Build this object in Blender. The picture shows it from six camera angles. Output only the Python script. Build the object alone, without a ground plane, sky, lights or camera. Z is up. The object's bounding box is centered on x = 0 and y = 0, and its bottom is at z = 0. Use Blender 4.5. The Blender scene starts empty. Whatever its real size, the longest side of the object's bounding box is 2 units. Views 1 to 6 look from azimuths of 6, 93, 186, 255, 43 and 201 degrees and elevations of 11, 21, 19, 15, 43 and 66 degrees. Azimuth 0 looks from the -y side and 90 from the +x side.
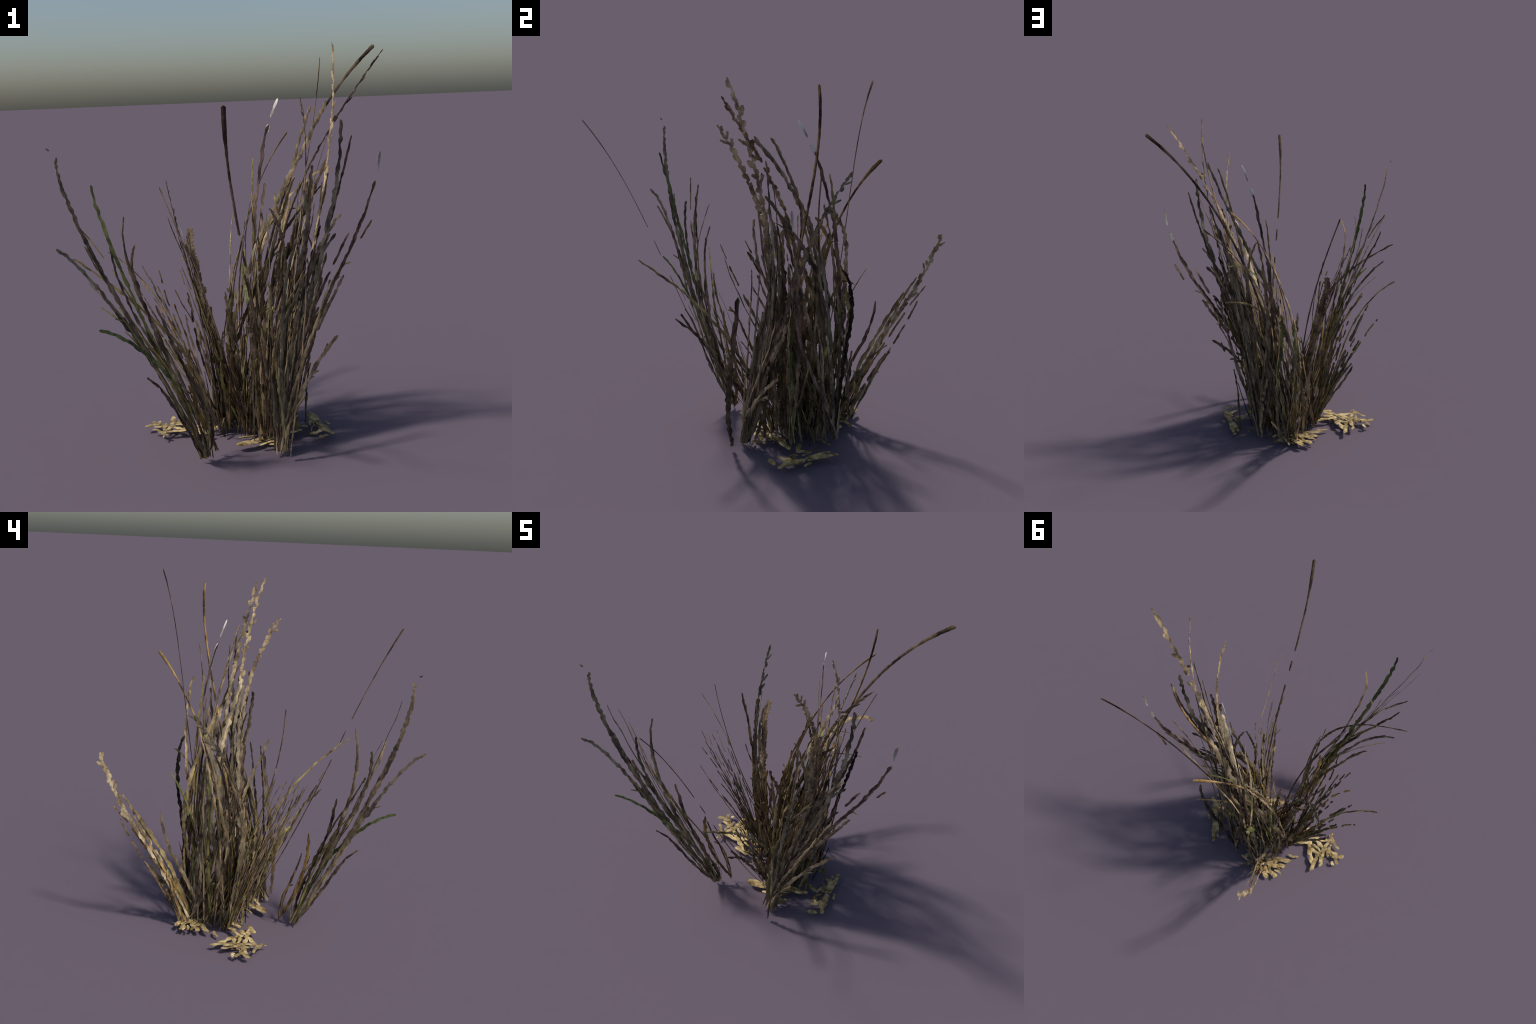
"""A clump of dry grass: stems, blades and seed stalks in leaning fans, straw litter at the foot."""
import bpy, math
import numpy as np

RNG = np.random.default_rng(11)

# ------------------------------------------------------------------ materials
LIFT = 1.1   # overall brightness of the plant

def lin(c):
    return tuple(((v / 255) / 12.92 if v <= 10 else (((v / 255) + .055) / 1.055) ** 2.4) for v in c) + (1.0,)

SECOND = {"tan": "brown", "brown": "slate", "dark": "brown", "black": "dark", "olive": "brown", "green": "olive", "slate": "brown",
          "purple": "brown", "gold": "brown", "pale": "slate"}
PALETTE = {  # light streak, main colour, dark streak
    "tan":    ((178, 159, 124), (138, 120, 93), (84, 72, 56)),
    "brown":  ((154, 131, 102), (116, 98, 77), (70, 58, 47)),
    "dark":   ((124, 106, 85), (88, 74, 60), (50, 42, 36)),
    "black":  ((74, 62, 54), (50, 42, 37), (30, 26, 23)),
    "olive":  ((156, 144, 92), (122, 111, 70), (76, 68, 45)),
    "green":  ((128, 136, 82), (92, 99, 60), (60, 63, 42)),
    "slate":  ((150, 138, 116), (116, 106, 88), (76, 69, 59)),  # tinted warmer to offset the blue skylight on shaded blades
    "purple": ((136, 114, 101), (98, 79, 71), (58, 47, 46)),
    "gold":   ((184, 152, 92), (142, 113, 66), (72, 54, 35)),
    "pale":   ((196, 180, 144), (154, 137, 106), (96, 83, 63)),
    "white":  ((206, 202, 190), (174, 169, 156), (128, 121, 110)),
    "straw":  ((208, 187, 138), (170, 148, 103), (106, 88, 56)),
}
MATS = {}

def material(name):
    if name in MATS:
        return MATS[name]
    hi, mid, lo = (tuple(min(.9, v * LIFT) for v in lin(c)[:3]) + (1.0,) for c in PALETTE[name])
    m = bpy.data.materials.new("dry_" + name)
    m.use_nodes = True
    nt = m.node_tree
    nt.nodes.clear()
    N = lambda t: nt.nodes.new(t)
    L = nt.links.new
    tc = N("ShaderNodeTexCoord")
    info = N("ShaderNodeObjectInfo")
    # streaks run up the blades; each blade gets its own slice of the noise
    mp = N("ShaderNodeMapping")
    mp.inputs["Scale"].default_value = (17, 17, 9) if name != "straw" else (22, 22, 22)
    L(tc.outputs["Object"], mp.inputs["Vector"])
    sh = N("ShaderNodeVectorMath"); sh.operation = "ADD"
    mul = N("ShaderNodeMath"); mul.operation = "MULTIPLY"; mul.inputs[1].default_value = 60
    L(info.outputs["Random"], mul.inputs[0])
    L(mp.outputs[0], sh.inputs[0]); L(mul.outputs[0], sh.inputs[1])
    n1 = N("ShaderNodeTexNoise"); n1.inputs["Scale"].default_value = 1.0
    n1.inputs["Detail"].default_value = 4; n1.inputs["Roughness"].default_value = .68
    L(sh.outputs[0], n1.inputs["Vector"])
    ramp = N("ShaderNodeValToRGB")
    e = ramp.color_ramp.elements
    e[0].position, e[0].color = .38, lo
    e[1].position, e[1].color = .66, hi
    k = ramp.color_ramp.elements.new(.5); k.color = mid
    L(n1.outputs["Fac"], ramp.inputs[0])
    # broad blotches, pale or dark
    mp2 = N("ShaderNodeMapping"); mp2.inputs["Scale"].default_value = (14, 14, 7)
    L(tc.outputs["Object"], mp2.inputs["Vector"])
    sh2 = N("ShaderNodeVectorMath"); sh2.operation = "ADD"
    L(mp2.outputs[0], sh2.inputs[0]); L(mul.outputs[0], sh2.inputs[1])
    n2 = N("ShaderNodeTexNoise"); n2.inputs["Scale"].default_value = 1.0; n2.inputs["Detail"].default_value = 2
    L(sh2.outputs[0], n2.inputs["Vector"])
    mr = N("ShaderNodeMapRange")
    mr.inputs["From Min"].default_value, mr.inputs["From Max"].default_value = .3, .7
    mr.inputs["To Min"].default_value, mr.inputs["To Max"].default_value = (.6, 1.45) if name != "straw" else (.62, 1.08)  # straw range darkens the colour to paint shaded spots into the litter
    L(n2.outputs["Fac"], mr.inputs["Value"])
    var = N("ShaderNodeMapRange")
    var.inputs["To Min"].default_value, var.inputs["To Max"].default_value = .78, 1.18
    L(info.outputs["Random"], var.inputs["Value"])
    mm = N("ShaderNodeMath"); mm.operation = "MULTIPLY"
    L(mr.outputs[0], mm.inputs[0]); L(var.outputs[0], mm.inputs[1])
    sc = N("ShaderNodeVectorMath"); sc.operation = "SCALE"
    L(ramp.outputs["Color"], sc.inputs[0]); L(mm.outputs[0], sc.inputs["Scale"])
    bump = N("ShaderNodeBump"); bump.inputs["Strength"].default_value = .25; bump.inputs["Distance"].default_value = .002
    L(n1.outputs["Fac"], bump.inputs["Height"])
    b = N("ShaderNodeBsdfPrincipled")
    b.inputs["Roughness"].default_value = .75
    b.inputs["Specular IOR Level"].default_value = .12
    L(sc.outputs[0], b.inputs["Base Color"]); L(bump.outputs[0], b.inputs["Normal"])
    out = N("ShaderNodeOutputMaterial")
    L(b.outputs[0], out.inputs["Surface"])
    MATS[name] = m
    return m

# ------------------------------------------------------------------ hierarchy
root = bpy.data.objects.new("dry_grass_clump", None)
bpy.context.collection.objects.link(root)
root["label"] = "tall clump of dry brown grass with straw litter"
root["category"] = "dry grass"

def add(name, geo, mat, parent=None, stuff=False, second=None):
    verts, faces = geo
    me = bpy.data.meshes.new(name)
    me.from_pydata(verts, [], faces)
    me.polygons.foreach_set("use_smooth", [True] * len(me.polygons))
    me.materials.append(material(mat))
    if second:
        # the half of the blade beyond the keel has its own tone
        me.materials.append(material(second))
        me.polygons.foreach_set("material_index", [1 if f[0] % 10 in (1, 5) else 0 for f in faces])
    ob = bpy.data.objects.new(name, me)
    bpy.context.collection.objects.link(ob)
    ob.parent = parent or root
    if stuff:
        ob["kind"] = "stuff"
    return ob

def join(geos):
    V, F = [], []
    for v, f in geos:
        o = len(V)
        V += list(v)
        F += [tuple(i + o for i in q) for q in f]
    return V, F

# ------------------------------------------------------------------ shapes
def unit(v):
    return v / (np.linalg.norm(v, axis=-1, keepdims=True) + 1e-12)

def wave(n, cells, rng):
    """smooth random curve of n samples in -1..1 with about `cells` swings"""
    k = max(4, int(cells))
    p = rng.uniform(-1, 1, k + 3)
    x = np.linspace(0, k, n)
    i = x.astype(int)
    f = x - i
    f = f * f * (3 - 2 * f)
    return p[i] * (1 - f) + p[i + 1] * f

def bezier(c, t):
    c = [np.array(p, float) for p in c]
    t = t[:, None]
    return (1 - t) ** 3 * c[0] + 3 * t * (1 - t) ** 2 * c[1] + 3 * t * t * (1 - t) * c[2] + t ** 3 * c[3]

def ribbon(P, width, across, thick=.14, ring=None):
    """flat strip along the points P, slightly keeled on both faces, with crisp edges; `across` is the flat direction"""
    n = len(P)
    T = unit(np.gradient(P, axis=0))
    A = np.broadcast_to(np.array(across, float), P.shape)
    W = unit(A - (A * T).sum(1, keepdims=True) * T)
    H = np.cross(T, W)
    w = (width / 2)[:, None]
    h = w * thick
    edge = np.minimum(w * .25, .0006)
    left, right = P - W * w, P + W * w
    # two keeled faces and two narrow edges, each with its own vertices so the rims stay sharp
    rows = [left + H * edge, P + H * (h + edge), right + H * edge,
            right + H * edge, right - H * edge,
            right - H * edge, P - H * (h + edge), left - H * edge,
            left - H * edge, left + H * edge]
    V = np.stack(rows, 1).reshape(-1, 3)
    F = []
    for i in range(n - 1):
        for j, k in ((0, 1), (1, 2), (3, 4), (5, 6), (6, 7), (8, 9)):
            F.append((i * 10 + j, i * 10 + k, (i + 1) * 10 + k, (i + 1) * 10 + j))
    for o, flip in ((0, 1), ((n - 1) * 10, -1)):
        F.append(tuple(o + j for j in (0, 1, 2, 4, 6, 7))[::flip])
    return [tuple(v) for v in V], F

def blade_geo(curve, W, across, rng, rough=.3, gaps=(), taper=.35, base_w=.75, sway=.18, thick=.14, brush=0.0, kink=0.0):
    """curve runs base to tip; ragged edges; gaps are (from, to) spans left out"""
    d = np.linalg.norm(np.diff(bezier(curve, np.linspace(0, 1, 20)), axis=0), axis=1).sum()
    n = max(10, int(d / .008))
    t = np.linspace(0, 1, n)
    P = bezier(curve, t)
    w = W * (1 + rough * wave(n, d / .024, rng) + .6 * rough * wave(n, d / .010, rng))
    w *= base_w + (1 - base_w) * np.clip(t / .3, 0, 1)
    w *= 1 - taper * np.clip((t - .6) / .4, 0, 1) ** 1.5
    w *= 1 + brush * np.clip((t - .86) / .1, 0, 1)
    T = unit(np.gradient(P, axis=0))
    A = np.array(across, float)
    side = unit(A - (A * T).sum(1, keepdims=True) * T)
    P = P + side * (W * sway * wave(n, d / .03, rng))[:, None]
    if kink:
        env = np.clip(t / .25, 0, 1)
        for ax in range(2):
            k = max(4, int(d / .10))
            P[:, ax] += kink * env * np.interp(t, np.linspace(0, 1, k + 1), rng.uniform(-1, 1, k + 1))
    spans, s = [], 0.0
    for a, b in gaps:
        spans.append((s, a)); s = b
    spans.append((s, 1.0))
    out = []
    for a, b in spans:
        m = (t >= a) & (t <= b)
        if m.sum() < 4:
            continue
        idx = np.where(m)[0]
        dd = np.minimum(np.arange(len(idx)), np.arange(len(idx))[::-1]) * .008
        cap = np.sqrt(np.clip(dd / (W * .55), .03, 1))
        out.append(ribbon(P[idx], w[idx] * cap, across, thick))
    return join(out)

def spikelet(p, direction, flat, length, width, rng):
    t = np.linspace(0, 1, 8)
    P = p + np.array(direction)[None] * (t * length)[:, None]
    w = width * np.sin(np.pi * np.clip(t * .84 + .1, 0, 1)) ** .45 * (1 + .28 * rng.uniform(-1, 1, 8))
    return ribbon(P, np.maximum(w, .0006), flat, .3)

# ------------------------------------------------------------------ feet of the fans
FOOT = {
    "A": (-.174, -.228, .026), "A2": (-.134, -.160, .050), "G": (.199, -.144, .026), "G2": (.235, -.203, .022),
    "C1": (.15, .10, .02), "C2": (.12, .27, .02), "C2b": (.155, .333, .02), "C3": (-.05, .38, .02),
    "C4": (-.175, .17, .02), "C5": (.09, -.01, .02), "C6": (0, .14, .02), "C7": (-.1, .30, .02),
}
FOOT_SPREAD = {"A": .018, "A2": .006, "G": .02, "G2": .004, "C1": .05, "C2": .05, "C2b": .01, "C3": .035, "C4": .03, "C5": .02, "C6": .06, "C7": .04}
FANS = {}       # strands that spread in one common plane
SCALE = 1.15   # ragged rims eat into the nominal width

def strand(kind, colour, foot, c1, c2, tip, width, across, gaps=(), brush=0.0, fan=None):
    rng = RNG
    f = np.array(FOOT[foot]) + np.append(rng.normal(0, FOOT_SPREAD[foot] * .6, 2), 0)
    curve = (f, c1, c2, tip)
    if fan:
        FANS.setdefault(fan, []).append(([np.array(p, float) for p in curve], np.array(across, float)))
    width = min(width, .029) * SCALE
    if kind == "stem":
        add("stem", blade_geo(curve, width, across, rng, .12, gaps, 0, .8, .05, .16, brush), colour, second="dark" if colour != "dark" else "brown")
    elif kind == "blade":
        add("blade", blade_geo(curve, width, across, rng, .36, gaps, kink=.003), colour, second=SECOND[colour] if rng.random() < .6 else None)
    else:
        stalk = add("seed_stalk", blade_geo(curve, width * .8, across, rng, .42, ((.64, 1.0),), 0), colour)
        fine = blade_geo(curve, width * .68, across, rng, .55, ((.80, .81), (.9, .91)), .2, kink=.003)
        geos = [fine]
        ts = np.linspace(.58, .975, 30) + rng.normal(0, .003, 30)
        P = bezier(curve, ts)
        T = unit(np.gradient(P, axis=0))
        A = np.array(across, float)
        S = unit(A - (A * T).sum(1, keepdims=True) * T)
        for i in range(len(ts)):
            if rng.random() < .06:
                continue            # a lost grain
            sgn = 1 if i % 2 else -1
            long = rng.random() < .16   # some grains stand off on a short stalk
            d = unit(T[i] + S[i] * sgn * (rng.uniform(.45, .9) if long else rng.uniform(.0, .3)))
            geos.append(spikelet(P[i] + S[i] * sgn * width * rng.uniform(.05, .22), d, S[i], (.045 if long else .032) * rng.uniform(.7, 1.25), width * .78 * rng.uniform(.6, 1.3), rng))
        add("spikelets", join(geos), colour, stalk, True)

def fragment(colour, p0, p1, width, across):
    p0, p1 = np.array(p0), np.array(p1)
    add("blade_fragment", blade_geo((p0, p0 + (p1 - p0) / 3, p0 + (p1 - p0) * 2 / 3, p1), width, across, RNG, .25, (), .3, .9, .1), colour)

# ------------------------------------------------------------------ the strands that stand out, foot to tip
strand("stem", "brown", "C6", (0.001, 0.402, 0.928), (0.289, 0.367, 1.639), (0.691, 0.443, 1.997), 0.0115, (0.84, 0.10, -0.54), fan="tall", brush=0.5)
strand("blade", "brown", "A", (-0.336, -0.527, 0.672), (-0.694, -0.670, 1.352), (-0.670, -0.626, 1.539), 0.0187, (0.39, 0.89, 0.24), fan="left_a")
strand("stem", "gold", "C6", (-0.099, 0.192, 0.696), (-0.040, 0.276, 1.231), (0.224, 0.528, 1.566), 0.0085, (0.13, 0.90, -0.41), fan="tall", brush=0.9)
strand("stem", "brown", "C5", (0.211, -0.461, 0.595), (0.020, -0.546, 1.241), (0.080, -0.886, 1.727), 0.0092, (0.99, 0.07, 0.09), gaps=((.52, .575), (.625, .66)), fan="front", brush=0.8)
strand("head", "tan", "G", (0.256, 0.071, 0.762), (0.510, 0.070, 1.381), (0.482, -0.149, 1.984), 0.0210, (0.37, -0.90, -0.21), fan="seed")
strand("head", "tan", "G", (0.204, 0.128, 0.760), (0.406, 0.064, 1.329), (0.330, -0.211, 1.755), 0.0189, (0.10, 0.95, 0.30), fan="seed")
strand("blade", "tan", "A", (-0.171, -0.424, 0.572), (-0.508, -0.503, 0.923), (-0.456, -0.417, 1.256), 0.0157, (0.43, 0.90, 0.11), fan="left_a")
strand("blade", "green", "A", (-0.254, -0.411, 0.480), (-0.475, -0.516, 0.960), (-0.528, -0.640, 1.421), 0.0190, (0.86, -0.50, 0.09), fan="left_b")
strand("stem", "dark", "C7", (-0.044, 0.019, 0.467), (-0.193, -0.105, 0.894), (-0.368, -0.060, 1.346), 0.0093, (0.65, -0.74, 0.15), fan="far_left")
strand("stem", "gold", "C1", (0.171, -0.014, 0.871), (0.376, 0.287, 1.435), (0.416, 0.237, 1.941), 0.0105, (0.20, 0.96, -0.17), fan="tall")
strand("blade", "purple", "C2b", (-0.008, 0.377, 0.628), (-0.001, 0.387, 1.144), (0.151, 0.204, 1.619), 0.0212, (0.78, -0.58, -0.23), fan="back")
strand("blade", "slate", "A", (-0.315, -0.501, 0.607), (-0.580, -0.582, 1.053), (-0.661, -0.730, 1.170), 0.0167, (0.25, 0.81, 0.53), fan="left_a")
strand("blade", "slate", "G", (0.252, 0.055, 0.622), (0.501, 0.054, 1.095), (0.515, 0.012, 1.636), 0.0208, (0.86, 0.49, -0.16), fan="right")
strand("head", "tan", "G", (0.063, 0.333, 0.942), (0.240, 0.116, 1.327), (0.707, -0.149, 1.944), 0.0198, (0.47, 0.88, 0.05), fan="seed")
strand("blade", "dark", "G", (0.259, 0.011, 0.567), (0.432, 0.090, 1.038), (0.565, 0.042, 1.559), 0.0129, (0.89, 0.36, -0.26), fan="right")
strand("stem", "brown", "C3", (0.132, 0.296, 0.580), (0.297, 0.202, 1.110), (0.455, 0.254, 1.584), 0.0057, (0.25, 0.97, -0.06), fan="tall")
strand("blade", "tan", "C2", (0.130, 0.334, 0.655), (0.174, 0.250, 1.228), (0.369, 0.030, 1.705), 0.0186, (0.75, -0.56, -0.34), fan="back")
strand("blade", "brown", "A", (-0.245, -0.464, 0.592), (-0.451, -0.540, 0.980), (-0.360, -0.643, 1.164), 0.0138, (0.65, 0.69, 0.32), fan="left_a")
strand("blade", "green", "A", (-0.189, -0.340, 0.411), (-0.383, -0.504, 0.716), (-0.534, -0.659, 0.802), 0.0137, (0.39, 0.52, 0.76), fan="left_a")
strand("head", "slate", "C4", (-0.149, 0.012, 0.520), (-0.291, 0.105, 0.919), (-0.444, 0.437, 1.333), 0.0189, (0.14, 0.90, -0.41), fan="inner_left")
strand("blade", "purple", "G", (0.219, -0.095, 0.551), (0.531, 0.162, 0.820), (0.675, 0.139, 1.327), 0.0184, (0.66, 0.60, -0.44), fan="right")
strand("blade", "slate", "A", (-0.242, -0.365, 0.540), (-0.475, -0.551, 0.828), (-0.502, -0.503, 1.146), 0.0138, (0.30, 0.92, 0.26), fan="left_a")
strand("blade", "olive", "A", (-0.043, -0.394, 0.533), (-0.259, -0.518, 0.789), (-0.708, -0.394, 1.065), 0.0115, (0.65, -0.10, 0.75), fan="left_b")
strand("blade", "slate", "C7", (-0.194, 0.321, 0.640), (0.140, 0.343, 1.155), (0.450, -0.042, 1.724), 0.0237, (0.70, -0.46, -0.54), fan="back")
strand("blade", "dark", "C6", (-0.096, 0.066, 0.398), (-0.247, 0.158, 0.774), (-0.383, 0.153, 1.168), 0.0182, (0.00, 1.00, -0.07), fan="inner_left")
strand("blade", "olive", "A", (-0.195, -0.438, 0.475), (-0.482, -0.436, 0.782), (-0.631, -0.468, 1.136), 0.0122, (0.75, -0.55, 0.37), fan="left_b")
strand("blade", "dark", "A", (-0.236, -0.403, 0.239), (-0.297, -0.420, 0.453), (-0.372, -0.522, 0.536), 0.0131, (0.43, 0.69, 0.58))
strand("blade", "slate", "A", (-0.243, -0.353, 0.444), (-0.484, -0.461, 0.815), (-0.645, -0.388, 0.947), 0.0138, (0.60, -0.68, 0.43), fan="left_b")
strand("blade", "olive", "A", (-0.210, -0.178, 0.383), (-0.340, -0.332, 0.491), (-0.502, -0.361, 0.711), 0.0145, (0.71, -0.63, 0.30), fan="left_b")
strand("blade", "dark", "A", (-0.046, -0.256, 0.234), (-0.216, -0.409, 0.451), (-0.342, -0.383, 0.839), 0.0187, (0.62, 0.70, 0.35), fan="left_a")
strand("head", "pale", "C3", (-0.109, 0.481, 0.433), (-0.194, 0.793, 0.692), (-0.140, 0.880, 1.080), 0.0198, (0.23, -0.87, 0.45), fan="behind")
strand("blade", "olive", "C3", (-0.035, 0.347, 0.101), (-0.082, 0.484, 0.420), (-0.137, 0.700, 0.754), 0.0190, (0.22, -0.84, 0.49), fan="behind")
strand("blade", "brown", "C3", (-0.101, 0.311, 0.283), (-0.087, 0.542, 0.446), (-0.096, 0.547, 0.718), 0.0173, (0.41, -0.85, 0.32), fan="behind")
strand("blade", "green", "C2", (0.039, 0.300, 0.385), (-0.027, 0.325, 0.692), (-0.036, 0.492, 0.928), 0.0349, (0.94, -0.26, 0.22))
strand("head", "brown", "C4", (-0.089, 0.157, 0.444), (-0.273, 0.155, 0.785), (-0.299, 0.294, 1.089), 0.0285, (0.96, 0.23, 0.18), fan="inner_left")
strand("blade", "brown", "G", (0.262, -0.144, 0.249), (0.327, -0.037, 0.419), (0.483, 0.057, 0.559), 0.0171, (0.72, 0.21, -0.66), fan="right")
strand("blade", "slate", "G", (0.097, -0.098, 0.425), (0.197, -0.038, 0.753), (0.480, 0.074, 1.077), 0.0195, (0.66, 0.55, -0.52), fan="right")
strand("blade", "slate", "G", (0.247, 0.006, 0.538), (0.308, 0.066, 0.964), (0.507, 0.010, 1.185), 0.0167, (0.92, -0.04, -0.39), fan="right")
strand("blade", "tan", "C2", (-0.084, 0.361, 0.716), (0.041, 0.460, 1.175), (0.435, 0.282, 1.390), 0.0213, (0.50, -0.71, -0.49))
strand("blade", "brown", "C3", (-0.029, 0.207, 0.382), (0.027, 0.067, 0.746), (0.111, -0.112, 1.071), 0.0190, (0.07, 0.91, 0.42), fan="tall")
strand("blade", "olive", "C2", (0.049, 0.350, 0.510), (0.014, 0.368, 0.991), (0.054, 0.294, 1.456), 0.0162, (0.71, -0.70, -0.05), fan="back")
strand("stem", "brown", "C3", (-0.124, 0.202, 0.360), (-0.101, 0.164, 0.693), (-0.010, 0.287, 1.048), 0.0085, (0.69, 0.70, -0.19), fan="tall")
strand("blade", "olive", "C4", (-0.367, 0.181, 0.492), (-0.409, 0.121, 0.820), (-0.700, 0.128, 0.999), 0.0100, (0.58, -0.72, 0.38), fan="far_left")
strand("blade", "black", "C2b", (0.177, 0.369, 0.621), (0.258, 0.462, 0.915), (0.307, 0.354, 1.055), 0.0196, (0.48, 0.88, -0.04))
strand("blade", "purple", "C2b", (0.068, 0.385, 0.474), (0.030, 0.348, 0.907), (0.117, 0.267, 1.318), 0.0200, (0.86, -0.50, -0.12), fan="back")
strand("blade", "dark", "C2b", (0.300, 0.150, 0.522), (0.316, -0.020, 0.999), (0.376, -0.042, 1.429), 0.0178, (0.96, 0.27, -0.05))
strand("blade", "olive", "A", (-0.231, -0.304, 0.388), (-0.357, -0.364, 0.674), (-0.599, -0.393, 0.834), 0.0103, (0.26, 0.88, 0.39))
strand("blade", "gold", "A2", (-0.204, -0.245, 0.224), (-0.236, -0.287, 0.407), (-0.221, -0.278, 0.601), 0.0174, (0.81, 0.58, 0.09))
strand("blade", "olive", "C5", (0.205, -0.077, 0.486), (0.203, -0.269, 0.809), (0.183, -0.647, 1.052), 0.0122, (0.06, -0.71, -0.70), fan="front")
strand("blade", "tan", "C1", (0.254, 0.219, 0.429), (0.214, 0.264, 0.836), (0.168, 0.236, 1.267), 0.0174, (0.82, -0.57, 0.08), fan="back")
strand("blade", "olive", "C6", (0.115, 0.466, 0.454), (-0.107, 0.487, 0.738), (0.042, 0.226, 1.231), 0.018, (0.11, 0.96, 0.27), fan="back")
strand("blade", "brown", "C1", (0.231, 0.101, 0.585), (0.274, 0.063, 1.038), (0.155, 0.015, 1.220), 0.0149, (0.90, 0.39, 0.18))
strand("blade", "tan", "C4", (-0.154, 0.194, 0.429), (-0.097, 0.241, 0.820), (0.028, 0.332, 1.177), 0.0093, (0.40, 0.88, -0.26))
strand("blade", "purple", "G", (0.231, -0.076, 0.346), (0.301, -0.003, 0.640), (0.448, 0.073, 0.886), 0.0156, (0.79, 0.43, -0.44), fan="right")
strand("blade", "pale", "C3", (0.029, 0.294, 0.532), (0.129, 0.210, 1.002), (0.282, 0.026, 1.369), 0.0306, (0.56, 0.82, 0.11), fan="back")
strand("blade", "slate", "C4", (-0.061, 0.273, 0.656), (0.186, 0.300, 1.097), (0.415, 0.047, 1.322), 0.0316, (0.53, 0.85, -0.05), fan="back")
strand("blade", "dark", "C3", (0.052, 0.447, 0.580), (0.232, 0.282, 1.012), (0.446, 0.004, 1.461), 0.0210, (0.70, -0.48, -0.53), fan="back")
strand("blade", "slate", "C2", (0.198, 0.099, 0.719), (0.410, -0.092, 1.125), (0.328, -0.054, 1.314), 0.0264, (0.85, 0.52, -0.01), fan="right")
strand("blade", "olive", "C2", (-0.001, 0.254, 0.639), (0.009, 0.305, 0.975), (0.308, 0.421, 0.975), 0.0100, (0.38, 0.63, -0.68))
strand("blade", "green", "C2", (-0.003, 0.238, 0.745), (0.024, 0.251, 1.187), (0.293, 0.339, 1.176), 0.0081, (0.46, 0.72, -0.51))
strand("blade", "dark", "G2", (0.255, -0.242, 0.256), (0.326, -0.186, 0.515), (0.336, -0.142, 0.922), 0.0210, (0.31, -0.95, 0.09))
# bits beyond a break in the blade
fragment("white", (.163, .190, 1.655), (.208, .143, 1.748), .016, (.76, -.60, -.24))
fragment("white", (.690, .130, 1.375), (.702, .126, 1.473), .016, (.65, .62, -.45))
fragment("brown", (.600, .180, 1.030), (.660, .160, 1.130), .014, (.65, .62, -.45))
fragment("purple", (.460, .110, .910), (.543, .109, 1.076), .016, (.65, .62, -.45))
fragment("dark", (-.690, -.645, 1.568), (-.702, -.653, 1.579), .008, (.38, .89, .24))
fragment("dark", (.405, .02, .46), (.425, .02, .53), .014, (.72, .21, -.67))
fragment("brown", (.27, .02, .42), (.33, .03, .46), .014, (.72, .21, -.67))
# mirror twins of the right-hand fan's short blades, in the plane of the back fan
strand("blade", "slate", "C2b", (0.18, 0.32, 0.45), (0.24, 0.27, 0.95), (0.343, 0.192, 1.33), 0.017, (.76, -.60, -.24), fan="back")
strand("blade", "slate", "C2b", (0.18, 0.32, 0.42), (0.21, 0.30, 0.85), (0.289, 0.232, 1.22), 0.019, (.76, -.60, -.24), fan="back")
strand("blade", "brown", "C2b", (0.14, 0.35, 0.24), (0.12, 0.37, 0.48), (0.070, 0.396, 0.69), 0.017, (.76, -.60, -.24), fan="back")
# low spray towards the left rear
strand("blade", "brown", "C4", (-0.245, 0.177, 0.134), (-0.330, 0.185, 0.270), (-0.443, 0.195, 0.452), 0.016, (0.60, -0.70, 0.38), fan="far_left")
strand("blade", "dark", "C4", (-0.302, 0.155, 0.292), (-0.383, 0.137, 0.464), (-0.456, 0.113, 0.613), 0.016, (0.60, -0.70, 0.38), gaps=((.55, .58), (.8, .86)), fan="far_left")
strand("blade", "olive", "C4", (-0.422, 0.145, 0.490), (-0.537, 0.142, 0.686), (-0.599, 0.154, 0.759), 0.011, (0.60, -0.70, 0.38), gaps=((.6, .66), (.88, .93)), fan="far_left")
strand("blade", "dark", "C4", (-0.358, 0.110, 0.453), (-0.460, 0.081, 0.675), (-0.537, 0.066, 0.817), 0.013, (0.60, -0.70, 0.38), gaps=((.5, .56), (.86, .9)), fan="far_left")
strand("blade", "olive", "C4", (-0.373, 0.148, 0.411), (-0.455, 0.141, 0.564), (-0.484, 0.142, 0.605), 0.012, (0.60, -0.70, 0.38), gaps=((.62, .68),), fan="far_left")
strand("blade", "dark", "C4", (-0.355, 0.160, 0.363), (-0.422, 0.154, 0.492), (-0.435, 0.150, 0.519), 0.014, (0.60, -0.70, 0.38), gaps=((.6, .72),), fan="far_left")
strand("blade", "brown", "C4", (-0.321, 0.167, 0.299), (-0.392, 0.172, 0.417), (-0.435, 0.182, 0.464), 0.014, (0.60, -0.70, 0.38), fan="far_left")
strand("blade", "slate", "C4", (-0.256, 0.155, 0.223), (-0.365, 0.124, 0.458), (-0.516, 0.076, 0.769), 0.011, (0.60, -0.70, 0.38), gaps=((.5, .53), (.72, .78)), fan="far_left")
strand("blade", "dark", "C4", (-0.282, 0.124, 0.315), (-0.352, 0.081, 0.512), (-0.414, 0.031, 0.694), 0.011, (0.60, -0.70, 0.38), gaps=((.55, .6), (.75, .8), (.9, .93)), fan="far_left")
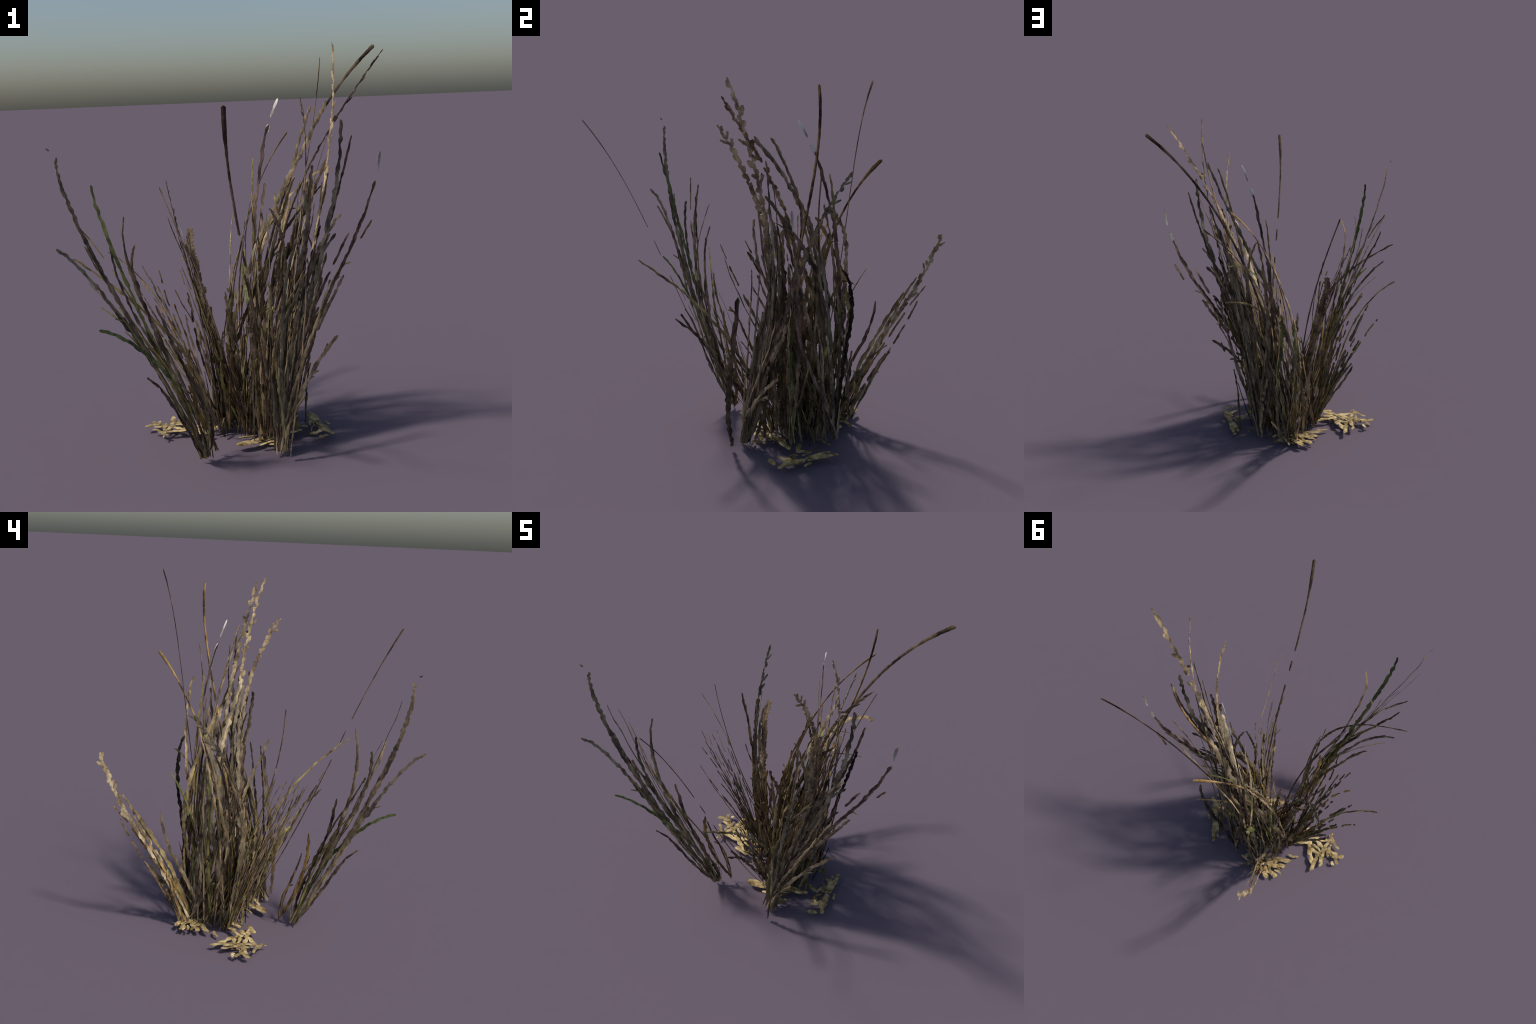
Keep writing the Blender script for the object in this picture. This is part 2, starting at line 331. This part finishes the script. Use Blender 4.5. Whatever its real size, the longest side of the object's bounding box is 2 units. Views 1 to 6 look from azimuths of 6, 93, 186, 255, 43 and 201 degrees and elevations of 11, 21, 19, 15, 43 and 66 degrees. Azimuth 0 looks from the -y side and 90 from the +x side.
# further blades lying in the planes of the fans
strand("blade", "olive", "A", (-0.300, -0.363, 0.519), (-0.382, -0.499, 0.897), (-0.655, -0.488, 1.241), .010, (0.86, -0.5, 0.1), gaps=((.58, .61), (.8, .84)), fan="left_b")
strand("blade", "black", "G", (0.291, -0.063, 0.575), (0.291, -0.002, 0.773), (0.405, 0.023, 1.129), .015, (0.85, 0.5, -0.2), fan="right")
strand("blade", "dark", "G", (0.294, -0.064, 0.446), (0.343, 0.015, 0.586), (0.403, 0.016, 0.871), .017, (0.85, 0.5, -0.2), fan="right")
strand("blade", "slate", "G", (0.209, -0.098, 0.465), (0.178, -0.060, 0.703), (0.271, -0.042, 1.019), .015, (0.85, 0.5, -0.2), fan="right")
strand("blade", "brown", "A", (-0.192, -0.296, 0.140), (-0.219, -0.371, 0.217), (-0.261, -0.401, 0.322), .012, (0.37, 0.89, 0.25), gaps=((.58, .61), (.8, .84)), fan="left_a")
strand("blade", "tan", "C2b", (0.183, 0.273, 0.590), (0.146, 0.278, 0.864), (0.251, 0.174, 1.245), .018, (0.76, -0.6, -0.24), fan="back")
strand("blade", "tan", "C2b", (0.255, 0.215, 0.654), (0.283, 0.171, 0.906), (0.378, 0.072, 1.332), .020, (0.76, -0.6, -0.24), fan="back")
strand("blade", "olive", "G", (0.187, -0.116, 0.510), (0.110, -0.099, 0.698), (0.198, -0.084, 1.011), .013, (0.85, 0.5, -0.2), fan="right")
strand("blade", "purple", "C2b", (0.269, 0.231, 0.525), (0.485, 0.063, 0.776), (0.324, 0.167, 1.079), .015, (0.76, -0.6, -0.24), fan="back")
strand("blade", "slate", "C5", (0.120, 0.029, 0.513), (0.156, 0.067, 0.807), (0.137, 0.069, 1.196), .022, (0.06, -0.9, -0.4), fan="front")
strand("blade", "pale", "C3", (-0.069, 0.471, 0.288), (-0.100, 0.613, 0.584), (-0.137, 0.763, 0.841), .016, (0.2, -0.87, 0.45), gaps=((.58, .61), (.8, .84)), fan="behind")
strand("blade", "gold", "C3", (-0.071, 0.479, 0.272), (-0.107, 0.643, 0.553), (-0.150, 0.814, 0.785), .010, (0.2, -0.87, 0.45), gaps=((.58, .61), (.8, .84)), fan="behind")
strand("blade", "brown", "C3", (-0.091, 0.560, 0.345), (-0.116, 0.677, 0.460), (-0.141, 0.777, 0.700), .010, (0.2, -0.87, 0.45), gaps=((.58, .61), (.8, .84)), fan="behind")
strand("blade", "brown", "C3", (-0.067, 0.466, 0.251), (-0.066, 0.476, 0.383), (-0.102, 0.620, 0.456), .012, (0.2, -0.87, 0.45), fan="behind")
strand("blade", "dark", "C3", (-0.052, 0.402, 0.227), (-0.053, 0.421, 0.303), (-0.054, 0.425, 0.444), .014, (0.2, -0.87, 0.45), fan="behind")
strand("blade", "tan", "C3", (-0.058, 0.427, 0.133), (-0.068, 0.483, 0.201), (-0.082, 0.541, 0.285), .010, (0.2, -0.87, 0.45), gaps=((.58, .61), (.8, .84)), fan="behind")
strand("blade", "brown", "C3", (-0.058, 0.427, 0.123), (-0.062, 0.461, 0.154), (-0.076, 0.515, 0.205), .011, (0.2, -0.87, 0.45), gaps=((.58, .61), (.8, .84)), fan="behind")
strand("blade", "slate", "C5", (0.133, -0.189, 0.365), (0.174, -0.252, 0.565), (0.177, -0.481, 0.732), .013, (0.06, -0.9, -0.4), gaps=((.58, .61), (.8, .84)), fan="front")
strand("blade", "dark", "C5", (0.134, -0.180, 0.340), (0.179, -0.298, 0.518), (0.175, -0.451, 0.759), .014, (0.06, -0.9, -0.4), fan="front")
fragment("white", (.139, .222, 1.575), (.151, .204, 1.622), .0225, (.76, -.60, -.24))
fragment("white", (.661, .142, 1.275), (.676, .139, 1.330), .0205, (.65, .62, -.45))
# thin sprigs fanning off the left of the clump
strand("blade", "gold", "C4", (-0.295, 0.092, 0.370), (-0.324, -0.009, 0.627), (-0.506, 0.005, 0.875), 0.011, (0.60, -0.70, 0.38), gaps=((.55, .58), (.72, .76), (.88, .91)), fan="far_left")
strand("blade", "slate", "C4", (-0.268, 0.082, 0.346), (-0.338, 0.008, 0.619), (-0.440, -0.070, 0.907), 0.011, (0.60, -0.70, 0.38), gaps=((.55, .58), (.72, .76), (.88, .91)), fan="far_left")
strand("blade", "slate", "C4", (-0.246, 0.099, 0.285), (-0.328, 0.018, 0.586), (-0.404, -0.074, 0.859), 0.011, (0.60, -0.70, 0.38), fan="far_left")
strand("blade", "olive", "C4", (-0.262, 0.055, 0.384), (-0.363, 0.002, 0.667), (-0.367, -0.164, 0.957), 0.01, (0.60, -0.70, 0.38), gaps=((.55, .58), (.72, .76), (.88, .91)), fan="far_left")
strand("blade", "olive", "C4", (-0.179, 0.027, 0.307), (-0.186, -0.150, 0.662), (-0.241, -0.287, 0.981), 0.012, (0.60, -0.70, 0.38), gaps=((.55, .58), (.72, .76), (.88, .91)), fan="far_left")
strand("blade", "gold", "C4", (-0.231, 0.075, 0.302), (-0.277, 0.007, 0.529), (-0.321, -0.095, 0.772), 0.014, (0.60, -0.70, 0.38), fan="far_left")
strand("blade", "brown", "C4", (-0.215, 0.071, 0.283), (-0.260, 0.007, 0.503), (-0.263, -0.118, 0.722), 0.014, (0.60, -0.70, 0.38), fan="far_left")
strand("blade", "slate", "C4", (-0.308, 0.061, 0.441), (-0.351, -0.003, 0.658), (-0.475, -0.073, 0.963), 0.009, (0.60, -0.70, 0.38), gaps=((.55, .58), (.72, .76), (.88, .91)), fan="far_left")
strand("blade", "slate", "C4", (-0.171, -0.000, 0.341), (-0.135, -0.165, 0.611), (-0.222, -0.263, 0.911), 0.006, (0.60, -0.70, 0.38), fan="far_left")
strand("blade", "dark", "C4", (-0.166, 0.055, 0.241), (-0.157, -0.059, 0.463), (-0.200, -0.150, 0.684), 0.017, (0.60, -0.70, 0.38), fan="far_left")

# ------------------------------------------------------------------ filling blades, fan by fan
def mix(names, rng):
    n = [x for x in names.split()]
    return n[rng.integers(len(n))]

SPARE = {}
MADE = [0]

def put(geo, colours, name="blade"):
    """up to 235 filling blades stay separate objects; the rest is joined by colour"""
    c = mix(colours, RNG)
    second = SECOND[c] if RNG.random() < .6 else None
    MADE[0] += 1
    if MADE[0] <= 235:
        add(name, geo, c, second=second)
    else:
        SPARE.setdefault((c, second), []).append(geo)

def shoots(geo, curve, across):
    """now and then a short side nub or torn splinter on the blade"""
    rng = RNG
    geos = [geo]
    while rng.random() < .45 and len(geos) < 4:
        t0 = rng.uniform(.4, .95)
        P = bezier(curve, np.array([t0, t0 + .01]))
        T = unit(P[1] - P[0])
        A = np.array(across, float)
        S = unit(A - (A @ T) * T)
        d = unit(T + S * rng.choice((-1, 1)) * rng.uniform(.4, 1.1))
        l = rng.uniform(.02, .055)
        q = P[0] + d * l
        geos.append(blade_geo((P[0], P[0] + d * l * .33, P[0] + d * l * .66 + T * .004, q), rng.uniform(.006, .010), S, rng, .25, (), .3, .9, .05))
    return join(geos)

def breaks(rng, chance):
    out, g = [], rng.uniform(.45, .8)
    while rng.random() < chance and g < .95:
        out.append((g, g + rng.uniform(.012, .04)))
        g = out[-1][1] + rng.uniform(.06, .2)
    return tuple(out)

def fan(count, foot, foot_sd, tip, tip_sd, zr, width, across, colours, name="blade", gap_chance=.3, bow=.10):
    rng = RNG
    for _ in range(count):
        b = np.array([foot[0] + rng.normal() * foot_sd[0], foot[1] + rng.normal() * foot_sd[1], rng.uniform(.012, .04)])
        z = zr[0] + (zr[1] - zr[0]) * rng.random()
        k = z / zr[1]
        tp = np.array([b[0] + (tip[0] - foot[0]) * k + rng.normal() * tip_sd[0] * k,
                       b[1] + (tip[1] - foot[1]) * k + rng.normal() * tip_sd[1] * k, z])
        lift = np.array([0, 0, bow * z])
        j = rng.normal(0, .02, (2, 3))
        curve = (b, b + (tp - b) * .33 + lift * .8 + j[0], b + (tp - b) * .68 + lift + j[1], tp)
        a = np.array(across, float) + rng.normal(0, .25, 3) if across is not None else unit(np.append(rng.normal(0, 1, 2), 0))
        put(shoots(blade_geo(curve, rng.uniform(*width), a, rng, .45, breaks(rng, gap_chance), kink=.007), curve, a), colours, name)

def between(fan_name, count, colours, reach=(.35, .9), width=(.010, .020), over=.15, foot_sd=.015, depth=.012, gap_chance=.3):
    """more blades in the plane of a fan: each runs between two of its strands and stops short"""
    rng = RNG
    F = FANS[fan_name]
    for _ in range(count):
        i, j = rng.choice(len(F), 2, replace=False)
        k = rng.uniform(-over, 1 + over)
        c = [F[i][0][q] * (1 - k) + F[j][0][q] * k for q in range(4)]
        across = F[i][1] if np.dot(F[i][1], F[j][1]) == 0 or k < .5 else F[j][1]
        s = rng.uniform(*reach)
        # cut the curve at s (de Casteljau)
        ab, bc, cd = (c[q] + (c[q + 1] - c[q]) * s for q in range(3))
        abc, bcd = ab + (bc - ab) * s, bc + (cd - bc) * s
        cut = [c[0], ab, abc, abc + (bcd - abc) * s]
        off = np.append(rng.normal(0, foot_sd, 2), 0)
        cut = [p + off * w + rng.normal(0, depth, 3) * v for p, w, v in zip(cut, (1, .7, .4, .3), (0, .6, 1, 1))]
        cut[0][2] = rng.uniform(.012, .04)
        a = across + rng.normal(0, .12, 3)
        put(shoots(blade_geo(cut, rng.uniform(*width), a, rng, .45, breaks(rng, gap_chance), kink=.006), cut, a), colours)

CORE = "tan brown brown dark slate olive slate brown tan purple olive green"
between("left_a", 3, "brown tan slate pale tan olive", (.3, .7), (.008, .016))
between("left_b", 3, "olive slate tan green", (.3, .75), (.008, .015), gap_chance=.4)
between("right", 18, "tan tan slate pale brown dark", (.35, .9), (.011, .022))
between("back", 10, CORE + " tan gold", (.35, .92), (.009, .021), foot_sd=.03)
between("inner_left", 20, CORE + " gold", (.35, .9), (.010, .021), foot_sd=.03)
between("far_left", 12, "olive brown dark slate gold", (.35, .9), (.008, .015), over=.05, foot_sd=.02, gap_chance=.6)
between("behind", 8, "olive pale tan brown gold", (.35, .95), (.009, .018), over=.1, foot_sd=.02, gap_chance=.5)
between("seed", 14, "tan brown slate tan dark", (.3, .7), (.012, .022))
between("front", 6, "olive gold tan brown dark", (.3, .62), (.009, .017), gap_chance=.6)
between("tall", 14, CORE, (.3, .65), (.010, .020), foot_sd=.03)
fan(24, (.13, .09), (.04, .05), (.31, .08), (.10, .09), (.3, 1.05), (.008, .020), None, CORE)
fan(32, (.02, .13), (.06, .05), (.11, .10), (.10, .09), (.3, 1.0), (.008, .020), None, CORE + " dark olive gold")
fan(8, (.08, -.01), (.02, .03), (.15, -.26), (.05, .07), (.4, .85), (.008, .018), None, CORE, gap_chance=.5)
fan(4, (-.10, .15), (.03, .03), (-.22, -.05), (.07, .07), (.4, .9), (.008, .018), (.9, .0, .3), CORE, gap_chance=.5)
fan(14, (-.09, .28), (.04, .04), (-.06, .28), (.10, .08), (.3, .85), (.008, .020), None, CORE + " olive green")
fan(3, (-.134, -.16), (.006, .006), (-.24, -.27), (.03, .03), (.3, .55), (.009, .015), (.8, .6, 0), "gold olive brown")

for (c, second), geos in SPARE.items():
    add("fine_blades", join(geos), c, None, True, second)

# short growth round the feet, joined
def low_growth():
    rng = RNG
    for col in ("brown", "dark", "olive", "tan", "black"):
        geos = []
        for _ in range(16):
            b = np.array([.02 + rng.normal() * .09, .19 + rng.normal() * .08, .012])
            tp = b + np.array([rng.normal() * .07, rng.normal() * .07, rng.uniform(.12, .4)])
            curve = (b, b + (tp - b) * .33, b + (tp - b) * .66 + rng.normal(0, .012, 3), tp)
            geos.append(blade_geo(curve, rng.uniform(.008, .016), unit(np.append(rng.normal(0, 1, 2), 0)), rng, .35))
        add("short_blades", join(geos), col, None, True)
low_growth()

# ------------------------------------------------------------------ straw litter lying round the foot
def straw(x0, y0, x1, y1, w, z0=.035, z1=.035, col="straw", bend=0.0):
    rng = RNG
    a, b = np.array([x0, y0, z0]), np.array([x1, y1, z1])
    side = unit(np.array([-(y1 - y0), x1 - x0, 0]))
    c = (a, a + (b - a) * .33 + side * bend + (0, 0, rng.uniform(0, .012)), a + (b - a) * .66 + side * bend + (0, 0, rng.uniform(0, .012)), b)
    add("straw", blade_geo(c, w, side, rng, .34, (), .08, .95, .3, .15), col)

def patch(name_xy, count, spread, heading, length, width, col="straw"):
    rng = RNG
    for _ in range(count):
        x, y = name_xy[0] + rng.normal() * spread[0], name_xy[1] + rng.normal() * spread[1]
        h = heading + rng.normal() * .5
        l = rng.uniform(*length)
        z = rng.uniform(.012, .05)
        straw(x - math.cos(h) * l / 2, y - math.sin(h) * l / 2, x + math.cos(h) * l / 2, y + math.sin(h) * l / 2, rng.uniform(*width), z, max(.01, z + rng.normal() * .008), col, rng.normal() * .008)

# left patch
straw(-.22, .04, -.50, .16, .022); straw(-.50, .16, -.57, .13, .030); straw(-.50, .16, -.55, .20, .020)
straw(-.30, .10, -.40, .30, .024); straw(-.38, .31, -.40, .15, .028); straw(-.44, .26, -.42, .12, .020)
straw(-.24, .10, -.48, .06, .022); straw(-.19, .05, -.30, .03, .024); straw(-.46, .05, -.40, .16, .020)
straw(-.13, .14, -.22, .10, .026); straw(-.20, .16, -.33, .12, .020); straw(-.33, .16, -.45, .20, .024); straw(-.42, .02, -.52, .10, .016)
patch((-.36, .14), 14, (.08, .06), 2.5, (.03, .12), (.010, .019))
patch((-.45, .20), 5, (.04, .04), 1.0, (.012, .03), (.010, .016))
# back patch
straw(-.02, .37, -.24, .29, .030); straw(-.06, .38, -.22, .34, .028); straw(-.08, .40, -.19, .43, .028)
straw(-.05, .40, -.14, .46, .024); straw(-.02, .36, .05, .43, .024); straw(-.10, .36, -.17, .30, .026)
straw(.02, .36, .07, .36, .022); straw(-.14, .40, -.18, .45, .018); straw(-.09, .36, -.20, .38, .022); straw(-.01, .33, -.09, .31, .020)
patch((-.12, .37), 9, (.05, .03), 2.7, (.03, .09), (.010, .018))
# right patch
straw(.44, .04, .36, .18, .030); straw(.36, .18, .31, .35, .030); straw(.40, .12, .34, .04, .024)
straw(.37, .19, .35, .27, .022); straw(.33, .25, .29, .31, .018); straw(.37, -.01, .42, .03, .020)
straw(.22, .15, .31, .14, .020); straw(.18, .24, .24, .31, .020); straw(.42, .08, .38, .18, .022); straw(.34, .20, .31, .28, .020)
patch((.35, .15), 8, (.03, .07), 2.0, (.03, .10), (.010, .020))
# front patch
straw(-.05, -.09, .08, -.06, .038); straw(.08, -.05, .20, .02, .028); straw(.12, -.09, .20, -.05, .026)
straw(.15, .00, .26, .08, .024); straw(.02, -.05, .14, -.02, .030); straw(.20, -.10, .23, -.03, .020); straw(.17, .05, .28, .10, .024)
patch((.12, -.03), 9, (.06, .04), .5, (.04, .12), (.009, .018))
